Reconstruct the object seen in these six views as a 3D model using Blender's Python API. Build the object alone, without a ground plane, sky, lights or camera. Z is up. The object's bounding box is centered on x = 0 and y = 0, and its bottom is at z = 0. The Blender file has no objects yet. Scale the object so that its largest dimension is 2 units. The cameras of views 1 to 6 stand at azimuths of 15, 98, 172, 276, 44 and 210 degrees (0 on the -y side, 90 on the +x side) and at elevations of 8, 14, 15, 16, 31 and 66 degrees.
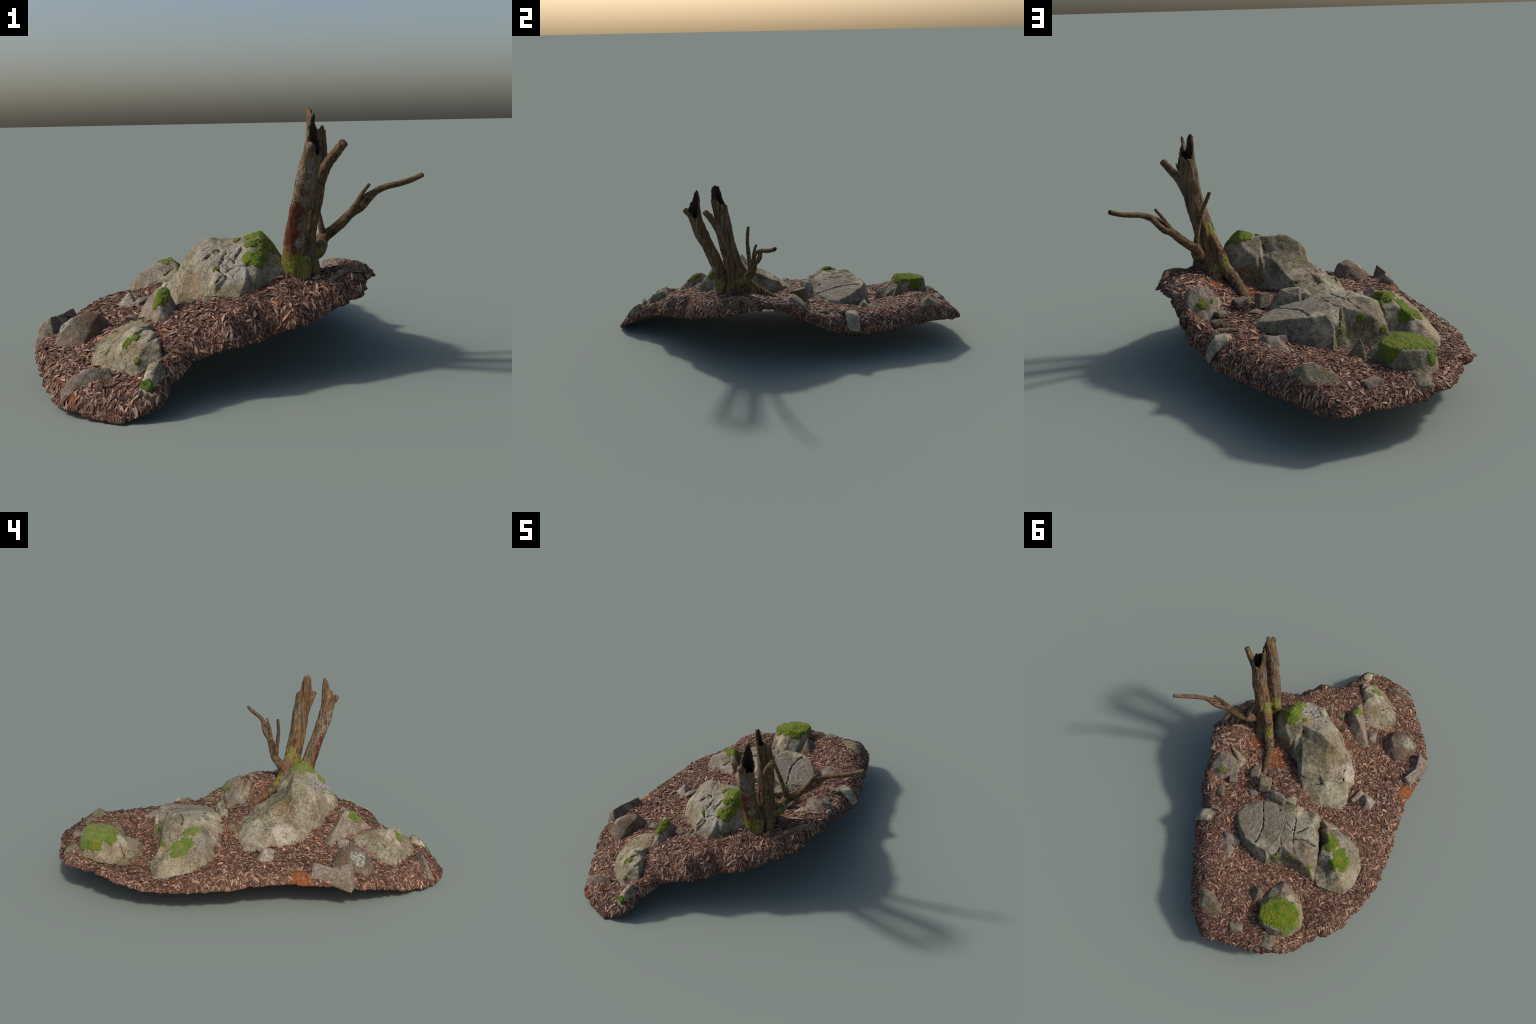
# A patch of forest floor: a thin, curled sheet of leaf-littered ground carrying
# mossy boulders, loose stones and a broken, hollow two-stemmed tree stump.
import bpy, bmesh, math
import numpy as np
from mathutils import Vector, Matrix, noise, Quaternion
from mathutils.geometry import delaunay_2d_cdt
from mathutils.bvhtree import BVHTree

rng = np.random.default_rng(7)
V = Vector

# ------------------------------------------------------------------ materials
class Mat:
    """small helper that strings shader nodes together"""
    def __init__(s, name, rough=.9, spec=.25):
        s.m = bpy.data.materials.new(name); s.m.use_nodes = True
        s.t = s.m.node_tree; s.n = s.t.nodes; s.l = s.t.links
        s.b = s.n["Principled BSDF"]; s.b.inputs["Roughness"].default_value = rough
        s.b.inputs["Specular IOR Level"].default_value = spec
        s.co = s.n.new("ShaderNodeTexCoord").outputs["Object"]
    def link(s, a, b): s.l.new(a, b)
    def put(s, sock, v):
        if isinstance(v, bpy.types.NodeSocket): s.link(v, sock)
        elif isinstance(v, tuple) and len(v) == 3 and sock.type == 'RGBA': sock.default_value = (*v, 1)
        else: sock.default_value = v
    def map(s, scale=(1, 1, 1), loc=(0, 0, 0), rot=(0, 0, 0)):
        n = s.n.new("ShaderNodeMapping"); s.link(s.co, n.inputs[0])
        n.inputs["Scale"].default_value = scale; n.inputs["Location"].default_value = loc
        n.inputs["Rotation"].default_value = rot
        return n.outputs[0]
    def noise(s, scale, detail=5, rough=.6, vec=None, dist=0):
        n = s.n.new("ShaderNodeTexNoise"); s.link(vec or s.co, n.inputs["Vector"])
        n.inputs["Scale"].default_value = scale; n.inputs["Detail"].default_value = detail
        n.inputs["Roughness"].default_value = rough; n.inputs["Distortion"].default_value = dist
        return n.outputs["Fac"]
    def voro(s, scale, feature='F1', vec=None, out="Distance", rand=1):
        n = s.n.new("ShaderNodeTexVoronoi"); n.feature = feature; s.link(vec or s.co, n.inputs["Vector"])
        n.inputs["Scale"].default_value = scale; n.inputs["Randomness"].default_value = rand
        return n.outputs[out]
    def ramp(s, fac, *stops, interp='LINEAR'):
        n = s.n.new("ShaderNodeValToRGB"); s.link(fac, n.inputs[0]); n.color_ramp.interpolation = interp
        e = n.color_ramp.elements
        while len(e) < len(stops): e.new(.5)
        for el, (p, c) in zip(e, stops):
            el.position = p; el.color = (*c, 1) if isinstance(c, tuple) else (c, c, c, 1)
        return n.outputs[0]
    def mix(s, fac, a, b, mode='MIX'):
        n = s.n.new("ShaderNodeMix"); n.data_type = 'RGBA'; n.blend_type = mode
        s.put(n.inputs[0], fac); s.put(n.inputs[6], a); s.put(n.inputs[7], b)
        return n.outputs[2]
    def math(s, op, a, b=0.):
        n = s.n.new("ShaderNodeMath"); n.operation = op; s.put(n.inputs[0], a); s.put(n.inputs[1], b)
        return n.outputs[0]
    def ball(s, c, r, wob=.5, scale=25, hard=6.):
        """1 inside a ragged-edged ball round point c, 0 outside"""
        d = s.n.new("ShaderNodeVectorMath"); d.operation = 'DISTANCE'
        s.link(s.co, d.inputs[0]); d.inputs[1].default_value = c
        x = s.math('DIVIDE', d.outputs["Value"], r)
        x = s.math('SUBTRACT', 1., x)
        x = s.math('ADD', x, s.math('MULTIPLY', s.math('SUBTRACT', s.noise(scale, 4), .5), wob * 2))
        n = s.n.new("ShaderNodeMath"); n.operation = 'MULTIPLY'; n.use_clamp = True
        s.link(x, n.inputs[0]); n.inputs[1].default_value = hard
        return n.outputs[0]
    def many(s, masks):
        r = masks[0]
        for m in masks[1:]: r = s.math('MAXIMUM', r, m)
        return r
    def done(s, col, bump=None, strength=.5, dist=.004):
        s.put(s.b.inputs["Base Color"], col)
        if bump is not None:
            n = s.n.new("ShaderNodeBump"); n.inputs["Strength"].default_value = strength
            n.inputs["Distance"].default_value = dist; s.link(bump, n.inputs["Height"])
            s.link(n.outputs[0], s.b.inputs["Normal"])
        return s.m

def hexa(h, k=1.):
    """sRGB hex to linear"""
    v = [int(h[i:i + 2], 16) / 255 for i in (0, 2, 4)]
    return tuple(k * (x / 12.92 if x < .04045 else ((x + .055) / 1.055) ** 2.4) for x in v)

def stone_material(name, pale, mid, stain, tint, stain_at=.56, lichen=None, fields=()):
    m = Mat(name, .92)
    big = m.noise(5.5, 4, .6, dist=.4); med = m.noise(48, 8, .72); fine = m.noise(170, 4, .75)
    c = m.mix(m.ramp(med, (.36, 0.), (.6, 1.)), mid, pale)
    c = m.mix(m.ramp(m.noise(10, 9, .72, vec=m.map(loc=(3, 1, 2))), (stain_at - .08, 0.), (stain_at + .12, .85)), c, stain)
    c = m.mix(m.ramp(m.noise(8, 8, .7, vec=m.map(loc=(7, 4, 1))), (.55, 0.), (.72, .6)), c, tint)
    c = m.mix(m.ramp(m.noise(6.5, 6, .62, vec=m.map(loc=(1, 9, 5))), (.52, 0.), (.64, .75)), c, tuple(min(.6, 1.28 * x + .03) for x in pale))
    c = m.mix(m.ramp(m.noise(5, 6, .65, vec=m.map(loc=(4, 2, 8))), (.54, 0.), (.68, .7)), c, tuple(.62 * a + .38 * b for a, b in zip(mid, tint)))
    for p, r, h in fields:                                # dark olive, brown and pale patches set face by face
        c = m.mix(m.math('MULTIPLY', m.ball(p, r, .55, 22, 2.2), m.ramp(m.noise(40, 7, .7), (.36, .25), (.58, .8))), c, hexa(h))
    streak = m.noise(1, 5, .6, vec=m.map(scale=(45, 45, 9)))
    c = m.mix(m.ramp(streak, (.56, 0.), (.75, .45)), c, tuple(.5 * x for x in mid))
    c = m.mix(m.ramp(fine, (.34, .75), (.5, 0.)), c, tuple(.32 * x for x in mid))
    c = m.mix(m.ramp(fine, (.55, 0.), (.7, .6)), c, tuple(min(.62, 1.5 * x) for x in pale))
    if lichen:
        for p, r in lichen:
            c = m.mix(m.math('MULTIPLY', m.ball(p, r, .9, 60, 8), m.ramp(m.noise(110, 5, .7), (.46, 0.), (.52, .9))), c, hexa("9da394"))
    wn = m.n.new("ShaderNodeTexNoise"); m.link(m.co, wn.inputs["Vector"]); wn.inputs["Scale"].default_value = 14
    warp = m.mix(.06, m.co, wn.outputs["Color"])
    line = m.ramp(m.voro(15, 'DISTANCE_TO_EDGE', vec=warp), (0., 1.), (.022, 0.))
    line = m.math('MULTIPLY', line, m.ramp(m.noise(8, 3), (.5, 0.), (.6, .8)))
    c = m.mix(line, c, tuple(.28 * x for x in mid))
    h = m.mix(.45, m.noise(45, 8, .7), fine)
    h = m.mix(line, h, (0., 0., 0.))
    return m.done(c, h, .9, .009)

def litter_soil():
    m = Mat("leaf_mould", 1., .1)
    v1 = m.voro(95, vec=m.map(scale=(1, 1.9, 1), rot=(0, 0, .5)), out="Color")
    v2 = m.voro(120, vec=m.map(scale=(1.9, 1, 1), rot=(0, 0, .3)), out="Color")
    a = m.ramp(v1, (.1, hexa("35251e")), (.4, hexa("573b2f")), (.7, hexa("785646")), (.95, hexa("96705b")))
    b = m.ramp(v2, (.1, hexa("2c1e18")), (.5, hexa("55372b")), (.95, hexa("855f4d")))
    c = m.mix(m.ramp(m.noise(60, 3), (.4, 0.), (.6, 1.)), a, b)
    clay = [m.ball(*q) for q in CLAY]
    c = m.mix(m.many(clay), c, m.ramp(m.noise(120, 4), (.3, hexa("623a24")), (.7, hexa("985c37"))))
    return m.done(c, m.mix(.5, m.noise(140, 6, .7), v1), .8, .006)

def leaf_material(name, per_object):
    m = Mat(name, .8, .3)
    if per_object: r = m.n.new("ShaderNodeObjectInfo").outputs["Random"]
    else: r = m.n.new("ShaderNodeNewGeometry").outputs["Random Per Island"]
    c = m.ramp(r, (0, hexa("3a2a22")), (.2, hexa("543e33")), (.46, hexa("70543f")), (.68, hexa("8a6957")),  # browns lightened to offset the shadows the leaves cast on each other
               (.85, hexa("b08d79")), (.93, hexa("9c8875")), (.965, hexa("b77a52")), (1, hexa("cca588")))
    c = m.mix(m.ramp(m.noise(160, 4), (.35, .45), (.6, 0.)), c, hexa("33221b"))
    return m.done(c)

def bark_material():
    m = Mat("weathered_bark", .9, .2)
    g = m.noise(1, 8, .7, vec=m.map(scale=(95, 95, 9), rot=(.12, .1, 0)), dist=.5)
    w = m.noise(1, 4, .6, vec=m.map(scale=(22, 22, 3.2)))
    c = m.ramp(g, (.3, hexa("20160f")), (.44, hexa("513e2b")), (.58, hexa("7a6144")), (.75, hexa("9c805c")))
    c = m.mix(m.ramp(w, (.5, 0.), (.68, .7)), c, m.ramp(g, (.3, hexa("3b332c")), (.7, hexa("8b8174"))))
    c = m.mix(m.ramp(m.noise(1, 3, .5, vec=m.map(scale=(14, 14, 2.4), loc=(2, 5, 1))), (.55, 0.), (.68, .75)), c,
              m.ramp(g, (.3, hexa("3d2a1c")), (.62, hexa("7d5c40"))))
    # bare, red-brown heartwood in the scar on the front stem
    red = m.many([m.ball(p, .032, .35, 18, 5) for p in
                  ((.28, -.325, .43), (.283, -.335, .46), (.288, -.35, .50), (.296, -.362, .54), (.306, -.377, .575), (.315, -.39, .60))])
    c = m.mix(red, c, m.ramp(g, (.3, hexa("371d14")), (.7, hexa("74432f"))))
    grey = m.many([m.ball(p, .022, .4, 18, 5) for p in
                   ((.33, -.365, .52), (.352, -.39, .6), (.37, -.415, .67), (.383, -.43, .73), (.315, -.345, .46))])
    c = m.mix(grey, c, m.ramp(g, (.25, hexa("39322d")), (.7, hexa("857a70"))))
    # pale lichen flecks and yellow-green algae round the foot
    pale = m.many([m.ball(p, r, .9, 90, 6) for p, r in
                   (((.315, -.395, .63), .035), ((.34, -.43, .70), .04), ((.257, -.192, .458), .012), ((.33, -.345, .47), .03))])
    c = m.mix(m.math('MULTIPLY', pale, m.ramp(m.noise(150, 5, .7), (.5, 0.), (.6, .8))), c, hexa("9a9c8c"))
    alg = m.many([m.ball(p, r, .8, 55, 4) for p, r in
                  (((.25, -.30, .41), .06), ((.30, -.325, .37), .06), ((.265, -.21, .52), .045), ((.262, -.265, .47), .05),
                   ((.23, -.15, .37), .04), ((.37, -.2, .40), .035), ((.35, -.14, .44), .035), ((.35, -.28, .38), .03))])
    c = m.mix(m.math('MULTIPLY', alg, m.ramp(m.noise(75, 6, .7), (.42, .1), (.6, .8))), c, m.ramp(m.noise(130, 4), (.35, hexa("525a12")), (.7, hexa("9ca62b"))))
    return m.done(c, m.mix(.35, g, m.noise(240, 4)), .9, .007)

def plain(name, dark, light, scale, rough=.95, strength=.6, stretch=(1, 1, 1)):
    m = Mat(name, rough, .15)
    n = m.noise(scale, 6, .65, vec=m.map(scale=stretch))
    return m.done(m.ramp(n, (.3, dark), (.7, light)), m.noise(scale * 3, 5, .7, vec=m.map(scale=stretch)), strength, .004)

def moss_material():
    m = Mat("moss", 1., .1)
    a = m.ramp(m.noise(180, 5, .7), (.3, hexa("2a4206")), (.55, hexa("5c7c0c")), (.8, hexa("98a41c")))
    c = m.mix(m.ramp(m.noise(28, 4, .6), (.4, 0.), (.62, .8)), a, m.ramp(m.noise(120, 4), (.3, hexa("4f5210")), (.7, hexa("a39a24"))))
    m.b.inputs["Sheen Weight"].default_value = .15
    return m.done(c, m.noise(380, 5, .7), 1., .006)

# ------------------------------------------------------------------ utilities
COL = bpy.context.scene.collection
def fractal(p, f, oct=4, seed=0.):
    return noise.fractal(V((p[0] * f + seed, p[1] * f + seed * 1.7, p[2] * f - seed)), .9, 2., oct)

def obj_from(name, verts, faces, mats, parent=None, smooth=True, angle=None):
    me = bpy.data.meshes.new(name); me.from_pydata([tuple(v) for v in verts], [], [tuple(f) for f in faces]); me.update()
    return finish(name, me, mats, parent, smooth)
def finish(name, me, mats, parent=None, smooth=True):
    for m in (mats if isinstance(mats, (list, tuple)) else [mats]): me.materials.append(m)
    me.polygons.foreach_set("use_smooth", [smooth] * len(me.polygons))
    o = bpy.data.objects.new(name, me); COL.objects.link(o)
    if parent: o.parent = parent
    return o

def closed_curve(P, n):
    """Catmull-Rom resampling of a closed loop"""
    P = np.asarray(P, float); a = np.roll(P, 1, 0); c = np.roll(P, -1, 0); d = np.roll(P, -2, 0)
    seg = np.linalg.norm((c - P)[:, :3], axis=1); s = np.concatenate([[0], np.cumsum(seg)])
    t = np.linspace(0, s[-1], n, endpoint=False); i = np.clip(np.searchsorted(s, t, side='right') - 1, 0, len(P) - 1)
    u = ((t - s[i]) / seg[i])[:, None]
    return .5 * (2 * P[i] + (c[i] - a[i]) * u + (2 * a[i] - 5 * P[i] + 4 * c[i] - d[i]) * u ** 2 + (3 * P[i] - a[i] - 3 * c[i] + d[i]) * u ** 3)

def closed_line(P, n):
    P = np.asarray(P, float); c = np.roll(P, -1, 0); seg = np.linalg.norm((c - P)[:, :3], axis=1); s = np.concatenate([[0], np.cumsum(seg)])
    t = np.linspace(0, s[-1], n, endpoint=False); i = np.clip(np.searchsorted(s, t, side='right') - 1, 0, len(P) - 1)
    return P[i] + (c[i] - P[i]) * ((t - s[i]) / seg[i])[:, None]

def open_curve(P, n):
    P = np.asarray(P, float); E = np.vstack([2 * P[0] - P[1], P, 2 * P[-1] - P[-2]])
    seg = np.linalg.norm((P[1:] - P[:-1])[:, :3], axis=1); s = np.concatenate([[0], np.cumsum(seg)])
    t = np.linspace(0, s[-1], n); i = np.clip(np.searchsorted(s, t, side='right') - 1, 0, len(P) - 2)
    u = ((t - s[i]) / seg[i])[:, None]; a, b, c, d = E[i], E[i + 1], E[i + 2], E[i + 3]
    return .5 * (2 * b + (c - a) * u + (2 * a - 5 * b + 4 * c - d) * u ** 2 + (3 * b - a - 3 * c + d) * u ** 3)

# ------------------------------------------------------------------ the ground's form
# outer edge of the sheet: x, y, z, then how far in and how far up its shoulder lies
EDGE = [(-.09,-.996,.0,.06,.06),(-.035,-.967,.027,.05,.055),(.017,-.927,.047,.04,.05),(.018,-.883,.066,.05,.06),(.023,-.835,.092,.05,.06),
 (.045,-.79,.115,.05,.05),(.075,-.718,.14,.06,.06),(.125,-.686,.157,.07,.07),(.175,-.66,.166,.065,.085),(.2,-.6,.166,.06,.09),
 (.233,-.575,.174,.06,.09),(.245,-.53,.172,.055,.09),(.29,-.505,.19,.06,.088),(.345,-.481,.202,.075,.08),(.37,-.442,.206,.07,.08),
 (.403,-.405,.221,.07,.072),(.43,-.345,.238,.06,.072),(.472,-.306,.255,.06,.065),(.49,-.253,.257,.06,.07),(.519,-.234,.268,.06,.065),
 (.523,-.165,.29,.04,.055),(.515,-.137,.296,.035,.05),(.537,-.056,.313,.05,.03),(.51,0,.315,.04,.03),(.507,.03,.316,.04,.03),
 (.483,.06,.305,.025,.03),(.47,.1,.275,.02,.05),(.443,.216,.22,.03,.05),(.426,.276,.188,.05,.055),(.39,.325,.16,.06,.068),
 (.364,.396,.149,.06,.075),(.344,.478,.143,.07,.07),(.289,.567,.143,.065,.07),(.248,.65,.147,.06,.07),(.193,.74,.152,.06,.065)]
EDGE += [(.148,.82,.16,.05,.065),(.103,.88,.157,.05,.065),(.04,.938,.14,.06,.065),(-.035,.988,.138,.08,.05),(-.146,.955,.142,.08,.055),
 (-.27,.928,.138,.08,.055),(-.341,.907,.14,.07,.055),(-.415,.871,.155,.06,.035),(-.47,.826,.147,.05,.03),(-.511,.778,.16,.06,.02),
 (-.527,.735,.153,.05,.02),(-.611,.643,.165,.06,.01),(-.652,.573,.153,.06,.005),(-.665,.487,.127,.07,.01),(-.686,.398,.114,.07,.01),
 (-.7,.296,.117,.07,.025),(-.704,.212,.116,.07,.035),(-.684,.097,.118,.07,.045),(-.669,0,.122,.07,.045),(-.649,-.062,.127,.07,.045),
 (-.626,-.186,.134,.06,.04),(-.613,-.308,.129,.05,.035),(-.617,-.442,.125,.05,.035),(-.598,-.558,.102,.06,.045),(-.558,-.64,.092,.06,.04),
 (-.471,-.767,.049,.07,.045),(-.371,-.883,.021,.06,.055),(-.331,-.929,.024,.05,.05),(-.262,-.972,.024,.05,.05),(-.175,-.986,.007,.06,.06)]
# heights the ground passes through between the stones
SPOTS = [(.128,-.465,.292),(.04,-.463,.292),(-.115,-.38,.243),(-.165,-.335,.235),(.19,-.36,.315),(.243,-.33,.35),(.283,-.32,.345),(.357,-.245,.345),
 (.154,.02,.258),(.098,-.148,.258),(-.212,.036,.198),(-.317,-.031,.172),(-.287,-.144,.195),(-.246,-.425,.188),(-.298,-.735,.103),(-.445,-.44,.16),
 (-.124,.46,.172),(-.171,.432,.164),(-.367,.425,.15),(-.567,.39,.123),(.149,.325,.242),(-.409,.775,.172),(-.317,.82,.205),(-.185,.70,.22),
 (-.146,.677,.228),(-.061,.84,.21),(.331,-.351,.304),(.421,-.244,.325),(.482,-.143,.338),(.29,.41,.232),(.35,.178,.232),(.294,.106,.234),
 (.268,.027,.26),(.101,.129,.254),(.267,.206,.235),(.146,.214,.244),(.145,.458,.23),(.08,.5,.222),(-.397,.075,.216),(-.31,-.56,.187),
 (-.365,-.119,.185),(-.179,.075,.262),(-.25,.08,.238),(-.32,.06,.222),(.311,-.042,.306),(.306,.251,.234),(.268,-.107,.314),(-.1,.09,.28),(-.03,.09,.272),(-.419,-.585,.148),(-.505,-.56,.155)]
SPOTS += [(-.11,-.63,.232),(-.31,-.9,.078),(-.085,-.78,.14),(-.1,-.845,.11),(-.179,-.825,.112),(-.06,-.95,.055),(.05,-.62,.24),(-.02,-.52,.268),
 (-.02,-.70,.195),(-.398,.575,.127),(-.5,.5,.127),(-.4,.48,.12),(-.35,.46,.132),(-.45,.5,.124),(.05,.75,.235),(.1,.62,.23),(.15,.55,.226),(-.05,.62,.2),(-.2,.58,.185),
 (.0,.53,.2),(-.02,.9,.2),(.2,.36,.238),(.38,-.04,.345),(.42,.03,.335),(.4,-.15,.345),(-.45,.0,.19),(-.55,.0,.17),
 (-.5,-.15,.175),(-.55,.2,.165),(-.38,-.35,.172),(-.3,-.3,.19),(-.52,-.66,.12),(-.42,-.75,.085),(-.33,-.83,.075),(-.4,-.66,.13),
 (-.2,-.92,.092),(-.13,-.925,.085),(-.28,.5,.142),(-.2,.52,.165),(-.1,.76,.24),(.2,-.46,.285),(.1,-.55,.265),(-.52,.66,.17),(-.45,.66,.155)]
CLAY = [((-.60, -.30, .14), .07), ((.26, -.09, .31), .06), ((.13, -.07, .27), .07), ((-.27, -.935, .04), .04)]

_R = closed_curve(EDGE, 170)
_t = np.roll(_R, -1, 0)[:, :2] - np.roll(_R, 1, 0)[:, :2]; _t /= np.linalg.norm(_t, axis=1)[:, None]
_in = np.stack([-_t[:, 1], _t[:, 0]], 1)
_sh = np.column_stack([_R[:, :2] + _in * _R[:, 3:4], _R[:, 2] + _R[:, 4]])[::2]
_sm = np.column_stack([_R[:, :2] + _in * _R[:, 3:4] * .4, _R[:, 2] + _R[:, 4] * .58])[::2]
_C = np.vstack([_R[:, :3], _sm, _sh, np.array(SPOTS)])
def _phi(d): return np.sqrt(d * d + .012 ** 2)
_n = len(_C); _A = np.zeros((_n + 3, _n + 3))
_A[:_n, :_n] = _phi(np.linalg.norm(_C[:, None, :2] - _C[None, :, :2], axis=2)) - np.eye(_n) * .004
_A[:_n, _n] = 1; _A[:_n, _n + 1:] = _C[:, :2]; _A[_n, :_n] = 1; _A[_n + 1:, :_n] = _C[:, :2].T
_W = np.linalg.solve(_A, np.concatenate([_C[:, 2], np.zeros(3)]))
def ground_height(xy):
    """smooth interpolation of edge, shoulder and spot heights"""
    xy = np.atleast_2d(np.asarray(xy, float)); out = np.empty(len(xy))
    for i in range(0, len(xy), 4000):
        q = xy[i:i + 4000]
        out[i:i + 4000] = _phi(np.linalg.norm(q[:, None] - _C[None, :, :2], axis=2)) @ _W[:_n] + _W[_n] + q @ _W[_n + 1:]
    return out

def inside(poly, xy):
    r = np.zeros(len(xy), bool); x, y = xy[:, 0], xy[:, 1]
    for (x0, y0), (x1, y1) in zip(poly, np.roll(poly, -1, 0)):
        c = (y0 > y) != (y1 > y)
        r ^= c & (x < (x1 - x0) * (y - y0) / (y1 - y0 + 1e-12) + x0)
    return r

# ------------------------------------------------------------------ root object
thing = bpy.data.objects.new("forest_floor_patch", None); COL.objects.link(thing)
thing["label"] = "curled patch of leaf-littered forest floor with mossy boulders and broken stump"
thing["category"] = "forest ground"

M_SOIL = litter_soil()
M_MOSS = moss_material()
M_BARK = bark_material()
M_LIMB = plain("limb_bark", hexa("271d14"), hexa("81694c"), 1, strength=.9, stretch=(22, 50, 75))
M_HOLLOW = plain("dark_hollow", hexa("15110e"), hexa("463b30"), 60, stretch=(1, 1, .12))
M_CRACK = plain("crack_soil", hexa("17130e"), hexa("3c3a22"), 90)
M_STONE = stone_material("granite", hexa("a29983"), hexa("696150"), hexa("5f5632"), hexa("93735d"), .51,
                         lichen=[((-.463, -.565, .203), .035), ((-.48, -.585, .2), .025)])
GRANITE = dict(pale=hexa("a29983"), mid=hexa("696150"), stain=hexa("5f5632"), tint=hexa("93735d"), stain_at=.53)
M_BIG = stone_material("boulder_granite", **GRANITE, fields=[
    ((-.09, -.205, .39), .075, "5d5234"), ((-.15, -.21, .33), .06, "70583a"), ((0, -.15, .36), .075, "57513a"), ((.12, -.15, .34), .085, "5f5335"),
    ((.14, -.14, .33), .05, "7a5a2c"), ((-.26, -.21, .25), .075, "bdb0a2"), ((-.24, -.04, .24), .085, "a89f8a"), ((.10, -.38, .40), .11, "a59f99"),
    ((.165, -.315, .465), .035, "c4c0b4"), ((-.03, -.33, .42), .09, "a39a8c"), ((-.06, -.40, .30), .06, "948066")])
M_FLAT = stone_material("outcrop_granite", **GRANITE, fields=[
    ((0, .29, .29), .15, "877c72"), ((-.25, .42, .21), .085, "584a30"), ((.0, .46, .24), .09, "52473c"), ((-.15, .44, .22), .05, "6d6b35"),
    ((-.2, .22, .32), .11, "8f8b78"), ((-.36, .37, .2), .05, "8a7f5a")])
M_LEAN = stone_material("leaning_granite", **GRANITE, fields=[
    ((-.41, .34, .2), .065, "585143"), ((-.54, .31, .17), .085, "a59a7d"), ((-.43, .16, .28), .08, "9a9286"), ((-.31, .13, .26), .05, "94806a")])
M_CAP = stone_material("block_granite", **GRANITE, fields=[
    ((-.40, .60, .19), .08, "8d7a62"), ((-.40, .72, .2), .08, "877a5a"), ((-.27, .55, .21), .06, "857568"), ((-.33, .79, .22), .06, "6e6a58")])
M_STONE_OLIVE = stone_material("olive_granite", hexa("88806a"), hexa("5f5843"), hexa("57492f"), hexa("75604a"), .5)
M_STONE_RUST = stone_material("rusty_stone", hexa("7f7466"), hexa("5c5042"), hexa("64462c"), hexa("7d5a48"), .5,
                              lichen=[((-.463, -.565, .203), .04), ((-.485, -.585, .195), .025)])
M_STONE_PINK = stone_material("pinkish_stone", hexa("928677"), hexa("675b4f"), hexa("63543c"), hexa("866654"))

# ------------------------------------------------------------------ ground sheet
def build_ground():
    rim = .5 * closed_curve(EDGE, 700)[:, :3] + .5 * closed_line(EDGE, 700)[:, :3]
    k = np.arange(len(rim))
    t = np.roll(rim, -1, 0)[:, :2] - np.roll(rim, 1, 0)[:, :2]; t /= np.linalg.norm(t, axis=1)[:, None]
    nrm = np.stack([t[:, 1], -t[:, 0]], 1)
    wob = np.array([-abs(fractal(p, 22, 3, 3.)) * .02 + fractal(p, 70, 2, 3.) * .003 for p in rim]) + .003
    rim[:, :2] += nrm * wob[:, None]
    rim[:, 2] += np.array([fractal(p, 30, 3, 9.) for p in rim]) * .004
    rim[:, 2] = np.maximum(rim[:, 2] - .004, .006)
    s = .0085
    gx, gy = np.meshgrid(np.arange(-.74, .58, s), np.arange(-1.02, 1.02, s * .866))
    gx[1::2] += s / 2
    P = np.column_stack([gx.ravel(), gy.ravel()]) + rng.uniform(-.15, .15, (gx.size, 2)) * s
    P = P[inside(rim[:, :2], P)]
    keep = np.ones(len(P), bool)
    for i in range(0, len(P), 3000):
        keep[i:i + 3000] = np.linalg.norm(P[i:i + 3000, None] - rim[None, :, :2], axis=2).min(1) > s * .55
    P = P[keep]
    z = ground_height(P)
    lum = np.array([fractal((p[0], p[1], 0), 11, 4, 1.) * .0055 + fractal((p[0], p[1], 0), 60, 3, 5.) * .0022 for p in P])
    top = np.vstack([rim, np.column_stack([P, z + lum])])
    n = len(rim)
    v2, _, f, _, _, _ = delaunay_2d_cdt([V(p[:2]) for p in top], [(i, (i + 1) % n) for i in range(n)], [], 1, 1e-7)
    Z = {(round(p[0], 6), round(p[1], 6)): p[2] for p in top}
    pts = [(p.x, p.y, Z.get((round(p.x, 6), round(p.y, 6)), 0.)) for p in v2]
    if len(v2) == len(top): pts = [(p.x, p.y, top[i][2]) for i, p in enumerate(v2)]
    me = bpy.data.meshes.new("ground"); me.from_pydata(pts, [], f); me.update()
    bm = bmesh.new(); bm.from_mesh(me); bmesh.ops.recalc_face_normals(bm, faces=bm.faces)
    if sum(x.normal.z for x in bm.faces) < 0: bmesh.ops.reverse_faces(bm, faces=bm.faces)
    bm.to_mesh(me); bm.free()
    o = finish("ground", me, M_SOIL, thing)
    sol = o.modifiers.new("thickness", 'SOLIDIFY'); sol.thickness = .005; sol.offset = -1
    return o
ground = build_ground()

# ------------------------------------------------------------------ stones
ROCK_TREES = []
def apply_mods(o):
    dg = bpy.context.evaluated_depsgraph_get(); me = bpy.data.meshes.new_from_object(o.evaluated_get(dg), depsgraph=dg)
    old = o.data; o.modifiers.clear(); o.data = me; bpy.data.meshes.remove(old)

def refine(bm, L):
    for _ in range(9):
        e = [e for e in bm.edges if e.calc_length() > L]
        if not e: break
        bmesh.ops.subdivide_edges(bm, edges=e, cuts=1, use_grid_fill=False)
        bmesh.ops.triangulate(bm, faces=[f for f in bm.faces if len(f.verts) > 3])
        bmesh.ops.beautify_fill(bm, faces=bm.faces, edges=[x for x in bm.edges if not x.is_boundary and x.calc_face_angle(1) < .02])

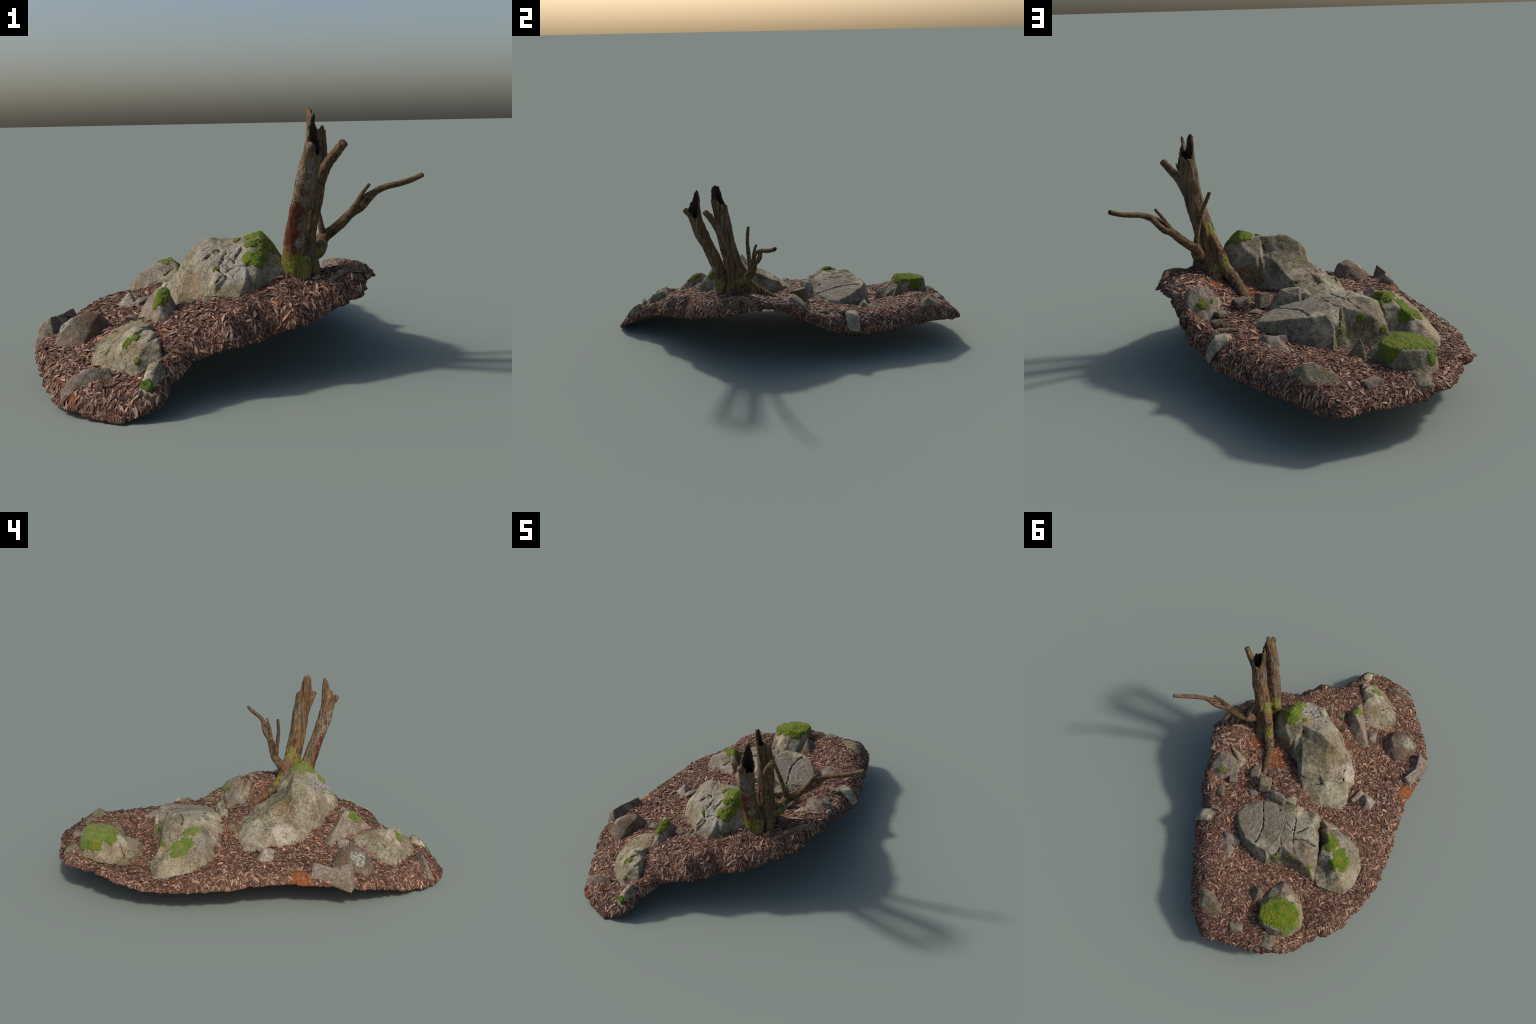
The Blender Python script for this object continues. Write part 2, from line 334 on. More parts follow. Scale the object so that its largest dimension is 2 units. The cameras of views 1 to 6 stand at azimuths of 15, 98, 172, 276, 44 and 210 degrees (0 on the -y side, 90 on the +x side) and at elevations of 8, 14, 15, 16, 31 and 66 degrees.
def roughen(bm, rough, seed, grain=1.):
    bm.normal_update()
    for v in bm.verts:
        p = v.co
        d = fractal(p, 9, 3, seed) * .3 * rough + fractal(p, 34, 4, seed + 3) * .4 * rough + fractal(p, 120, 3, seed + 5) * .12 * rough * grain
        # flat, slightly stepped fracture planes
        d += (abs(fractal(p, 17, 2, seed + 8)) - .25) * -.45 * rough
        v.co = p + v.normal * d

def seg_dist(p, a, b):
    ab = b - a; t = max(0, min(1, (p - a).dot(ab) / max(ab.length_squared, 1e-9)))
    return (p - (a + ab * t)).length

def cut_cracks(bm, cracks, width, depth, mat_index):
    """sink narrow grooves along polylines lying on the stone"""
    bm.normal_update()
    lines = []
    for c in cracks:
        P = open_curve(c, max(6, int(len(c) * 7)))
        P = [V(p) + V((fractal(p, 45, 2, 1), fractal(p, 45, 2, 4), fractal(p, 45, 2, 7))) * .005 for p in P]
        lines += list(zip(P[:-1], P[1:]))
    if not lines: return
    mids = [(a + b) / 2 for a, b in lines]
    from mathutils.kdtree import KDTree
    kd = KDTree(len(mids))
    for i, m in enumerate(mids): kd.insert(m, i)
    kd.balance()
    near = []
    for e in bm.edges:
        m = (e.verts[0].co + e.verts[1].co) / 2
        if e.calc_length() > .0026 and kd.find(m)[2] < .014 and min(seg_dist(m, *lines[i]) for _, i, _ in kd.find_n(m, 3)) < width * 2.6: near.append(e)
    bmesh.ops.subdivide_edges(bm, edges=near, cuts=1)
    bmesh.ops.triangulate(bm, faces=[f for f in bm.faces if len(f.verts) > 3])
    bm.normal_update()
    dist = {}
    for v in bm.verts:
        d = min((seg_dist(v.co, *lines[i]) for _, i, _ in kd.find_n(v.co, 4)), default=1)
        dist[v] = d
    for v, d in dist.items():
        if d < width * 2.2: v.co -= v.normal * depth * max(0, 1 - (d / (width * 2.2)) ** 1.5)
    for f in bm.faces:
        if sum(dist.get(v, 1) for v in f.verts) / len(f.verts) < width * .9: f.material_index = mat_index

def moss_on(src, spots, parent, thick=.005, name="moss"):
    """a cushion lifted off the stone inside ragged balls"""
    bm = bmesh.new(); bm.from_mesh(src.data); bm.normal_update()
    def mask(p):
        w = (fractal(p, 38, 4, 11) * .5 + fractal(p, 130, 2, 4) * .28)
        return max(1 - (V(p) - V(c)).length / r for c, r in spots) + w * .55
    near = [f for f in bm.faces if max(1 - (f.calc_center_median() - V(c)).length / r for c, r in spots) > -.6 and f.normal.z > -.3]
    bmesh.ops.delete(bm, geom=list(set(bm.faces) - set(near)), context='FACES')
    refine(bm, .0034)
    val = {v: mask(v.co) for v in bm.verts}
    bmesh.ops.delete(bm, geom=[f for f in bm.faces if min(val[v] for v in f.verts) < 0], context='FACES')
    bm.normal_update()
    for v in bm.verts:
        m = min(1, max(0, val[v]) * 3.2)
        v.co += v.normal * (-.0015 if v.is_boundary else thick * (m ** .6) * (.75 + .45 * fractal(v.co, 160, 2, 2)) + .0006)
    if not bm.faces: bm.free(); return
    me = bpy.data.meshes.new(name); bm.to_mesh(me); bm.free(); me.materials.clear()
    for p in me.polygons: p.material_index = 0
    return finish(name, me, M_MOSS, parent)

def rock(name, outline, tops, mat, L=.007, smooth=3, rough=.006, seed=1., cracks=(), moss=(), sink=.03, crack=(.0028, .006), parent=None, puff=.0025, ridges=()):
    """a stone as the surface over its footprint: foot points, then points on its top, faceted, worn and roughened"""
    outline = [V(p) for p in outline]; tops = [V(p) for p in tops]
    n = len(outline); allp = outline + tops
    edges = [(i, (i + 1) % n) for i in range(n)]
    for line in ridges:                                   # breaks of slope
        k = len(allp); allp = allp + [V(p) for p in line]; edges += [(k + i, k + i + 1) for i in range(len(line) - 1)]
    v2, _, f, ov, _, _ = delaunay_2d_cdt([p.xy for p in allp], edges, [], 1, 1e-6)
    z = [allp[o[0]].z if o else min(allp, key=lambda q: (q.xy - v2[i]).length).z for i, o in enumerate(ov)]
    bm = bmesh.new()
    vs = [bm.verts.new((p.x, p.y, z[i])) for i, p in enumerate(v2)]
    for t in f: bm.faces.new([vs[i] for i in t])
    bmesh.ops.recalc_face_normals(bm, faces=bm.faces)
    if sum(x.normal.z * x.calc_area() for x in bm.faces) < 0: bmesh.ops.reverse_faces(bm, faces=bm.faces)
    # buried wall under the foot line
    r = bmesh.ops.extrude_edge_only(bm, edges=[e for e in bm.edges if e.is_boundary])
    for v in r['geom']:
        if isinstance(v, bmesh.types.BMVert): v.co.z -= sink
    bmesh.ops.holes_fill(bm, edges=[e for e in bm.edges if e.is_boundary], sides=0)
    bmesh.ops.triangulate(bm, faces=bm.faces); bmesh.ops.recalc_face_normals(bm, faces=bm.faces)
    refine(bm, L)
    for _ in range(smooth): bmesh.ops.smooth_vert(bm, verts=bm.verts, factor=.5, use_axis_x=True, use_axis_y=True, use_axis_z=True)
    bm.normal_update()
    for v in bm.verts: v.co += v.normal * puff
    roughen(bm, rough, seed)
    cut_cracks(bm, cracks, crack[0], crack[1], 1)
    me = bpy.data.meshes.new(name); bm.to_mesh(me); bm.free()
    o = finish(name, me, [mat, M_CRACK], parent or thing)
    ROCK_TREES.append(o)
    if moss: moss_on(o, moss, o)
    return o

def lump(name, c, size, rot, mat, seed, L=.006, rough=.004, moss=(), smooth=2, cuts=5):
    """a loose angular stone: a block chipped by random planes"""
    r = np.random.default_rng(seed); bm = bmesh.new()
    bmesh.ops.create_cube(bm, size=1)
    for _ in range(cuts):
        d = V(r.normal(size=3)).normalized()
        g = bmesh.ops.bisect_plane(bm, geom=bm.verts[:] + bm.edges[:] + bm.faces[:], plane_co=d * r.uniform(.42, .56), plane_no=d, clear_outer=True)
        bmesh.ops.holes_fill(bm, edges=[e for e in bm.edges if e.is_boundary], sides=0)
    M = Matrix.Translation(c) @ Matrix.Rotation(rot[2], 4, 'Z') @ Matrix.Rotation(rot[1], 4, 'Y') @ Matrix.Rotation(rot[0], 4, 'X') @ Matrix.Diagonal((*size, 1))
    bm.transform(M); bmesh.ops.triangulate(bm, faces=bm.faces); bmesh.ops.recalc_face_normals(bm, faces=bm.faces)
    refine(bm, L)
    for _ in range(smooth): bmesh.ops.smooth_vert(bm, verts=bm.verts, factor=.5, use_axis_x=True, use_axis_y=True, use_axis_z=True)
    roughen(bm, rough, seed * .37)
    me = bpy.data.meshes.new(name); bm.to_mesh(me); bm.free()
    o = finish(name, me, mat, thing); ROCK_TREES.append(o)
    if moss: moss_on(o, moss, o)
    return o

# the big boulder beside the tree: domed knob, long broken back, low lobe and a leaning slab
rock("boulder",
     [(.114,-.145,.262),(.085,-.14,.256),(.026,-.12,.251),(-.033,-.03,.248),(-.058,-.003,.247),(-.095,.025,.247),(-.139,.036,.238),(-.21,.03,.198),
      (-.276,.012,.183),(-.319,-.021,.172),(-.331,-.067,.178),(-.30,-.144,.192),(-.31,-.185,.193),(-.285,-.235,.197),(-.23,-.30,.211),(-.194,-.33,.222),
      (-.165,-.34,.233),(-.125,-.385,.243),(-.06,-.405,.262),(.0,-.44,.285),(.04,-.465,.292),(.128,-.468,.292),(.165,-.42,.30),(.195,-.36,.318),
      (.248,-.318,.365),(.25,-.25,.36),(.225,-.19,.325),(.165,-.145,.28)],
     [(.152,-.258,.491),(.16,-.308,.474),(.175,-.392,.389),(.006,-.316,.432),(.04,-.328,.420),(.063,-.414,.360),(.069,-.277,.461),(.024,-.391,.376),
      (-.036,-.266,.466),
      (-.085,.005,.268),(-.258,-.24,.25),
      (.175,-.35,.421),(.145,-.379,.414),(.137,-.332,.462),(.186,-.271,.462),(.071,-.432,.345),(-.03,-.356,.403),(.09,-.391,.380),(.043,-.455,.34),
      (.135,-.396,.389),(.098,-.328,.440),(-.046,-.386,.354),(-.088,-.355,.379),(-.062,-.311,.432),(.143,-.440,.339),(.11,-.165,.40),(.15,-.195,.44),
      (.2,-.22,.425),(.215,-.275,.425),(.205,-.325,.39),(.105,-.22,.455),(-.08,-.13,.352),(-.04,-.15,.368),(-.197,-.052,.285),
      (-.179,.004,.258),(-.267,-.058,.238),(-.159,-.139,.346),(-.27,-.13,.255),(-.181,-.215,.294),(-.198,-.136,.293),(-.227,-.086,.264),(-.15,-.25,.33),(-.16,-.2,.325)],
     M_BIG, L=.0056, smooth=1, rough=.0055, seed=2.,
     ridges=[[(.031,-.241,.464),(-.02,-.245,.465),(-.06,-.247,.46),(-.105,-.238,.434),(-.135,-.248,.402),(-.15,-.275,.36),(-.158,-.31,.30)],
             [(.02,-.212,.40),(-.03,-.208,.398),(-.07,-.206,.392),(-.108,-.196,.374),(-.145,-.222,.34),(-.175,-.245,.295)],
             [(.02,-.16,.374),(.0,-.125,.357),(-.03,-.07,.324),(-.05,-.032,.305),(-.09,-.056,.32),(-.139,-.09,.327)],
             [(-.065,-.015,.272),(-.1,-.03,.28),(-.145,-.066,.29)],
             [(.06,-.142,.33),(.05,-.195,.375),(.047,-.222,.402),(.038,-.232,.43)],
             [(.095,-.152,.385),(.075,-.178,.41),(.066,-.215,.44),(.07,-.24,.465)],
             [(-.2,-.292,.282),(-.232,-.232,.268),(-.262,-.15,.278)],[(-.123,-.385,.262),(-.118,-.322,.345),(-.116,-.295,.405)]], crack=(.0032, .008),
     cracks=[[(-.034,-.278,.445),(-.01,-.30,.436),(.006,-.316,.430),(.04,-.328,.418),(.081,-.369,.399),(.09,-.391,.379)],
             [(-.03,-.356,.401),(-.01,-.335,.418),(.006,-.316,.43)],[(.048,-.287,.44),(.045,-.31,.43),(.04,-.328,.418),(.032,-.381,.389),(.024,-.391,.376)],
             [(.043,-.458,.338),(.063,-.414,.36),(.09,-.391,.379),(.135,-.396,.389),(.153,-.384,.40)],[(.081,-.369,.4),(.098,-.328,.44),(.11,-.30,.455),(.105,-.245,.46)],
             [(.071,-.432,.345),(.063,-.414,.36),(.024,-.391,.376)],[(-.195,-.285,.285),(-.224,-.225,.272),(-.25,-.15,.288),(-.285,-.13,.22)],
             [(.07,-.15,.36),(.05,-.2,.39),(.05,-.235,.43),(.03,-.25,.455)],[(-.12,-.03,.29),(-.17,-.06,.285),(-.2,-.11,.285)],[(-.139,-.093,.325),(-.06,-.03,.30)]],
     moss=[((.145,-.25,.488), .058), ((.175,-.35,.419), .036), ((.142,-.379,.414), .03), ((.135,-.325,.462), .03), ((.19,-.275,.458), .045), ((.168,-.37,.40), .032), ((.178,-.32,.44), .02),
           ((.069,-.277,.461), .018), ((.024,-.391,.376), .015), ((.07,-.43,.346), .009), ((.04,-.325,.42), .008), ((.006,-.316,.43), .008), ((.045,-.215,.41), .012)])

# the flat-topped, cracked outcrop
rock("boulder",
     [(.162,.318,.241),(.11,.39,.232),(.045,.45,.214),(-.043,.475,.190),(-.114,.475,.172),(-.139,.445,.169),(-.188,.43,.168),(-.247,.415,.165),(-.316,.41,.16),
      (-.39,.42,.155),(-.37,.36,.17),(-.345,.28,.19),(-.29,.17,.21),(-.25,.10,.221),(-.228,.09,.221),(-.17,.10,.248),(-.11,.116,.256),(-.005,.15,.252),(.079,.188,.248),(.148,.25,.242)],
     [(-.077,.387,.309),(-.004,.172,.28),(.059,.198,.27),
      (-.235,.12,.297),(-.12,.135,.302),(-.179,.282,.323),(-.2,.325,.328),(-.15,.22,.32),(-.24,.2,.323),(-.296,.34,.32),(-.336,.29,.30),(-.31,.24,.305),(.13,.265,.26),(.043,.25,.28),
      (-.05,.22,.298),(-.05,.3,.303),(.02,.34,.291),(-.13,.32,.318),(-.25,.3,.326),(-.353,.359,.225),(-.12,.458,.27),
      (-.185,.41,.24),(-.15,.43,.25)],
     M_FLAT, L=.0056, smooth=1, rough=.005, seed=5.,
     ridges=[[(.149,.32,.258),(.107,.372,.275),(.062,.407,.29),(.032,.434,.302),(-.04,.446,.307),(-.10,.442,.31),(-.156,.389,.318)],
             [(-.175,.38,.318),(-.234,.39,.297),(-.29,.39,.27),(-.337,.383,.225)]], crack=(.0032, .008),
     cracks=[[(-.004,.172,.28),(-.05,.2,.293),(-.10,.235,.308),(-.125,.29,.316),(-.14,.35,.314),(-.16,.385,.315),(-.155,.43,.25)],
             [(-.10,.235,.308),(-.15,.27,.32),(-.2,.27,.325),(-.235,.22,.324),(-.245,.14,.303)],[(-.12,.14,.303),(-.15,.2,.317),(-.178,.26,.323),(-.2,.32,.328),(-.25,.385,.29)],
             [(-.15,.2,.317),(-.2,.17,.318),(-.24,.18,.318)],[(-.2,.32,.328),(-.26,.29,.325),(-.32,.29,.31)],[(.06,.2,.272),(.02,.26,.285),(-.02,.34,.302),(-.03,.43,.306)]],
     moss=[((-.24,.395,.27), .018), ((-.335,.385,.215), .02), ((-.155,.435,.24), .014)])

# the mossy boulder leaning against it
rock("boulder",
     [(-.257,.121,.214),(-.284,.092,.205),(-.343,.086,.205),(-.375,.11,.205),(-.44,.115,.197),(-.52,.142,.178),(-.557,.19,.164),(-.582,.232,.156),
      (-.595,.317,.136),(-.572,.388,.121),(-.531,.40,.129),(-.469,.42,.15),(-.42,.43,.155),(-.385,.40,.16),(-.36,.33,.18),(-.335,.24,.2),(-.29,.17,.21)],
     [(-.35,.20,.308),(-.463,.255,.246),(-.321,.146,.278),(-.365,.115,.245),(-.49,.155,.258),(-.43,.16,.285),(-.545,.2,.205),(-.36,.298,.26),(-.39,.36,.18),
      (-.55,.30,.178),(-.56,.36,.15),(-.5,.27,.235),(-.44,.375,.165),(-.28,.12,.255),(-.43,.335,.185),(-.355,.26,.285),(-.415,.20,.305),(-.3,.175,.27)],
     M_LEAN, L=.0056, smooth=2, rough=.005, seed=8.,
     ridges=[[(-.378,.229,.312),(-.414,.283,.276),(-.463,.318,.24),(-.515,.353,.194),(-.558,.374,.142)]], cracks=[[(-.3,.17,.27),(-.34,.155,.28),(-.37,.13,.25)]],
     moss=[((-.385,.225,.31), .05), ((-.455,.255,.25), .052), ((-.485,.275,.235), .045), ((-.45,.31,.24), .036), ((-.345,.27,.29), .022), ((-.36,.345,.22), .012)])

# the moss-capped block
rock("boulder",
     [(-.25,.505,.164),(-.331,.527,.151),(-.395,.56,.137),(-.436,.613,.145),(-.465,.683,.164),(-.44,.748,.172),(-.385,.793,.18),(-.33,.802,.198),
      (-.265,.775,.21),(-.24,.735,.213),(-.21,.683,.21),(-.213,.62,.193),(-.223,.558,.175)],
     [(-.335,.70,.288),(-.30,.72,.289),(-.28,.58,.232),(-.27,.52,.208),(-.33,.56,.215),(-.39,.585,.212),(-.4,.57,.17),(-.23,.6,.215),(-.355,.595,.24),(-.24,.64,.235)],
     M_CAP, L=.0055, smooth=1, rough=.0045, seed=11.,
     ridges=[[(-.258,.757,.282),(-.3,.786,.276),(-.345,.785,.271),(-.397,.766,.263),(-.433,.71,.257),(-.427,.65,.262),(-.375,.622,.276),(-.315,.632,.286),(-.262,.665,.276),(-.245,.71,.279),(-.2575,.756,.282)]], cracks=[[(-.33,.535,.2),(-.36,.56,.19),(-.385,.565,.16)]],
     moss=[((-.335,.69,.295), .09), ((-.385,.715,.272), .055), ((-.28,.735,.28), .06), ((-.385,.65,.275), .055), ((-.42,.70,.25), .05), ((-.41,.755,.23), .032), ((-.25,.745,.262), .045), ((-.29,.66,.28), .05)])

# ridge of weathered, half-buried stone running to the tip
rock("boulder",
     [(-.03,-.80,.142),(-.055,-.745,.165),(-.10,-.69,.19),(-.125,-.63,.222),(-.173,-.55,.215),(-.22,-.516,.205),(-.262,-.53,.195),(-.285,-.58,.186),(-.318,-.609,.166),
      (-.33,-.651,.143),(-.304,-.735,.104),(-.23,-.80,.108),(-.184,-.825,.112),(-.145,-.856,.10),(-.095,-.85,.11),(-.06,-.82,.125)],
     [(-.05,-.775,.215),(-.075,-.735,.225),(-.12,-.685,.23),(-.15,-.725,.235),(-.16,-.775,.185),(-.10,-.83,.152),(-.085,-.79,.195),(-.2,-.70,.20),(-.168,-.63,.222),(-.27,-.60,.182),
      (-.24,-.65,.19),(-.29,-.67,.155),(-.27,-.73,.14),(-.22,-.76,.15),(-.13,-.79,.19),(-.19,-.79,.135),(-.14,-.83,.13),(-.21,-.57,.217)],
     M_STONE, L=.0055, smooth=2, rough=.006, seed=14., cracks=[[(-.09,-.71,.235),(-.13,-.75,.22),(-.16,-.775,.19),(-.18,-.8,.13)],[(-.2,-.63,.2),(-.23,-.7,.18),(-.25,-.76,.14)]],
     moss=[((-.155,-.77,.188), .022), ((-.10,-.834,.152), .014), ((-.13,-.765,.205), .014)])

# rounded, rust-stained stone with a lichen patch
rock("stone",
     [(-.341,-.585,.168),(-.328,-.495,.177),(-.375,-.452,.167),(-.444,-.441,.158),(-.48,-.475,.16),(-.513,-.55,.153),(-.50,-.61,.13),(-.417,-.645,.13),(-.38,-.64,.14)],
     [(-.36,-.54,.232),(-.39,-.495,.228),(-.463,-.565,.208),(-.427,-.598,.225),(-.45,-.49,.205),(-.40,-.56,.24),(-.36,-.59,.21),(-.49,-.565,.19),(-.44,-.53,.222)],
     M_STONE_RUST, L=.0055, smooth=4, rough=.0045, seed=17.)
# bar-shaped block on the edge
rock("stone",
     [(-.533,-.545,.15),(-.528,-.36,.163),(-.585,-.35,.155),(-.600,-.42,.148),(-.611,-.475,.125),(-.613,-.535,.105),(-.58,-.553,.12)],
     [(-.546,-.537,.211),(-.542,-.365,.209),(-.577,-.362,.184),(-.588,-.42,.178),(-.6,-.47,.17),(-.6,-.528,.172),(-.57,-.45,.195)],
     M_STONE_PINK, L=.005, smooth=1, rough=.006, seed=19., sink=.01)
# fang-shaped stone with a mossy crown
rock("stone",
     [(-.08,-.56,.25),(-.085,-.50,.252),(-.125,-.45,.238),(-.19,-.42,.213),(-.235,-.405,.194),(-.263,-.43,.186),(-.25,-.465,.192),(-.215,-.51,.206),(-.165,-.58,.218),(-.11,-.635,.232),(-.085,-.61,.24)],
     [(-.115,-.515,.32),(-.14,-.505,.328),(-.13,-.55,.31),(-.175,-.485,.302),(-.205,-.47,.272),(-.235,-.44,.235),(-.125,-.575,.285),(-.105,-.60,.26),(-.165,-.535,.252),(-.10,-.54,.295)],
     M_STONE_PINK, L=.005, smooth=1, rough=.0045, seed=23., moss=[((-.125,-.545,.305), .034), ((-.125,-.57,.28), .024), ((-.11,-.52,.315), .02)])
lump("stone", (-.255, -.49, .2), (.06, .05, .04), (.1, .1, .4), M_STONE_PINK, 31)

# stone at the very tip
rock("stone",
     [(-.015,-.92,.065),(-.005,-.88,.095),(-.002,-.835,.115),(-.02,-.81,.13),(-.048,-.83,.13),(-.062,-.88,.11),(-.074,-.935,.065),(-.062,-.948,.055),(-.04,-.942,.058)],
     [(-.018,-.85,.165),(-.01,-.84,.145),(-.04,-.895,.128),(-.022,-.89,.138),(-.056,-.935,.075),(-.025,-.915,.10),(-.045,-.86,.148)],
     M_STONE, L=.005, smooth=2, rough=.005, seed=27., sink=.012, moss=[((-.036,-.912,.098), .022)])
# low, weathered ridge like driftwood
rock("stone",
     [(-.166,-.875,.10),(-.18,-.852,.102),(-.225,-.858,.09),(-.295,-.88,.068),(-.325,-.905,.055),(-.318,-.93,.04),(-.28,-.925,.06),(-.23,-.905,.08)],
     [(-.178,-.866,.133),(-.236,-.885,.134),(-.305,-.905,.092),(-.27,-.895,.12)],
     M_STONE_PINK, L=.005, smooth=2, rough=.005, seed=29.)

# stones round the tree's far side
rock("stone",
     [(.437,.088,.315),(.437,.15,.285),(.43,.19,.25),(.395,.205,.238),(.356,.194,.235),(.323,.167,.231),(.295,.128,.232),(.282,.095,.245),(.32,.055,.28),(.385,.05,.315)],
     [(.40,.09,.345),(.355,.085,.35),(.31,.10,.337),(.29,.097,.29),(.41,.16,.31),(.365,.14,.33),(.355,.165,.29),(.325,.14,.315),(.35,.185,.25),(.4,.185,.265)],
     M_STONE_PINK, L=.005, smooth=2, rough=.005, seed=33., moss=[((.355,.16,.30), .026), ((.315,.135,.3), .012)])
rock("stone",
     [(.375,.015,.318),(.336,.05,.283),(.292,.078,.247),(.264,.027,.258),(.308,.015,.28)],
     [(.362,.026,.335),(.325,.04,.312),(.29,.05,.288),(.278,.032,.276)], M_STONE, L=.005, smooth=0, rough=.003, seed=35., sink=.02)
lump("stone", (.283, .152, .245), (.042, .05, .035), (.2, .1, .5), M_STONE_OLIVE, 37)
lump("stone", (.306, .247, .236), (.04, .065, .035), (.1, .3, .2), M_STONE_OLIVE, 38)
# pieces lying between the boulders
lump("stone", (.104, .105, .278), (.068, .06, .062), (.2, -.2, .5), M_STONE_OLIVE, 41, smooth=1)
rock("stone",
     [(.075,.125,.256),(.08,.15,.254),(.03,.17,.254),(-.04,.165,.256),(-.06,.14,.258),(-.03,.11,.258),(.03,.105,.256)],
     [(.066,.136,.285),(.03,.132,.327),(-.045,.14,.333),(.0,.152,.315),(-.04,.155,.30),(.0,.125,.33)], M_STONE, L=.005, smooth=0, rough=.004, seed=43.)
lump("stone", (-.071, .118, .285), (.06, .045, .05), (.1, .2, .3), M_STONE_OLIVE, 44)
lump("stone", (.138, .17, .245), (.04, .045, .03), (.1, .2, .9), M_STONE_PINK, 45)
lump("stone", (-.178, .06, .245), (.022, .055, .04), (.3, .2, .6), M_STONE_OLIVE, 46)
lump("stone", (.19, .06, .262), (.05, .07, .035), (.2, .2, .3), M_STONE_PINK, 47)
# stones by the flat outcrop
rock("stone",
     [(.168,.445,.232),(.125,.487,.226),(.055,.472,.217),(.058,.43,.222),(.11,.43,.23)],
     [(.062,.455,.25),(.145,.455,.252),(.10,.462,.247)], M_STONE_PINK, L=.005, smooth=1, rough=.004, seed=51.)
rock("stone",
     [(.155,.501,.228),(.108,.552,.222),(.062,.56,.216),(.065,.494,.219),(.115,.485,.226)],
     [(.10,.497,.244),(.09,.53,.234)], M_STONE_PINK, L=.005, smooth=1, rough=.004, seed=52.)
rock("stone",
     [(-.14,.615,.204),(-.138,.675,.226),(-.186,.708,.219),(-.205,.635,.203),(-.175,.608,.2)],
     [(-.178,.645,.28),(-.186,.66,.27),(-.155,.655,.25)], M_STONE_OLIVE, L=.005, smooth=1, rough=.004, seed=53.)
rock("stone",
     [(.105,.80,.224),(.06,.865,.215),(-.034,.88,.195),(-.08,.84,.205),(-.03,.795,.221),(.03,.765,.232),(.095,.77,.23)],
     [(.062,.802,.262),(.012,.805,.262),(-.05,.836,.23),(.02,.84,.243),(.05,.835,.24)], M_STONE_OLIVE, L=.005, smooth=2, rough=.005, seed=54.)
rock("stone",
     [(-.305,.815,.205),(-.33,.875,.18),(-.385,.865,.175),(-.41,.825,.178),(-.376,.785,.188)],
     [(-.35,.81,.217),(-.36,.835,.206),(-.335,.835,.207)], M_STONE_OLIVE, L=.005, smooth=2, rough=.005, seed=55.)
lump("stone", (-.168, .857, .198), (.07, .05, .03), (.2, .1, .4), M_STONE_PINK, 56)
# stone strip set in the edge
rock("stone",
     [(.262,.38,.238),(.30,.368,.238),(.345,.38,.205),(.364,.395,.165),(.356,.447,.16),(.332,.447,.195),(.28,.435,.232)],
     [(.288,.395,.252),(.285,.42,.248),(.325,.395,.242),(.325,.428,.235),(.354,.4,.2),(.346,.438,.195)], M_STONE, L=.005, smooth=1, rough=.004, seed=57., sink=.004)
lump("stone", (.272, .352, .245), (.06, .022, .02), (.2, .1, .2), M_STONE_OLIVE, 58)
# shards in the litter
lump("stone", (-.363, -.125, .193), (.028, .09, .03), (.1, .3, -.3), M_STONE_PINK, 61, smooth=1)
rock("stone",
     [(-.38,-.165,.183),(-.38,-.12,.182),(-.421,-.085,.18),(-.46,-.10,.178),(-.465,-.155,.176),(-.426,-.17,.18)],
     [(-.42,-.13,.23),(-.43,-.12,.222),(-.445,-.135,.2)], M_STONE_PINK, L=.005, smooth=1, rough=.005, seed=62.)
lump("stone", (-.045, -.49, .268), (.05, .045, .03), (.2, .1, .2), M_STONE, 63)
lump("stone", (.02, -.495, .282), (.03, .03, .022), (.2, .5, .2), M_STONE, 64)
lump("stone", (.455, .05, .31), (.028, .085, .05), (.2, .7, .25), M_STONE_PINK, 65)
lump("stone", (.43, .02, .335), (.03, .04, .03), (.2, .4, .25), M_STONE_PINK, 66)

# ------------------------------------------------------------------ the broken tree
tree = bpy.data.objects.new("tree_stump", None); COL.objects.link(tree); tree.parent = thing
def frames(P):
    T = np.gradient(P, axis=0); T /= np.linalg.norm(T, axis=1)[:, None]
    X = np.cross(T, [0, 1., 0]); X /= np.linalg.norm(X, axis=1)[:, None]
    return T, X, np.cross(T, X)

def tube(spine, n=14, rows=None, lobes=.12, seed=0., caps=True):
    """tapering limb; spine rows are x, y, z, radius"""
    S = open_curve(spine, rows or max(8, len(spine) * 6)); P, R = S[:, :3], S[:, 3]
    T, X, Y = frames(P); vs, fs = [], []
    for j in range(len(P)):
        for i in range(n):
            a = 2 * math.pi * i / n
            d = X[j] * math.cos(a) + Y[j] * math.sin(a)
            r = R[j] * (1 + lobes * fractal((d[0] * 1.3, d[1] * 1.3, P[j][2] * 9 + d[2]), 1.2, 3, seed))
            vs.append(P[j] + d * r)
    for j in range(len(P) - 1):
        for i in range(n):
            k = (i + 1) % n; fs.append((j * n + i, j * n + k, (j + 1) * n + k, (j + 1) * n + i))
    if caps:
        fs.append(tuple(range(n))[::-1]); fs.append(tuple((len(P) - 1) * n + i for i in range(n)))
    return vs, fs

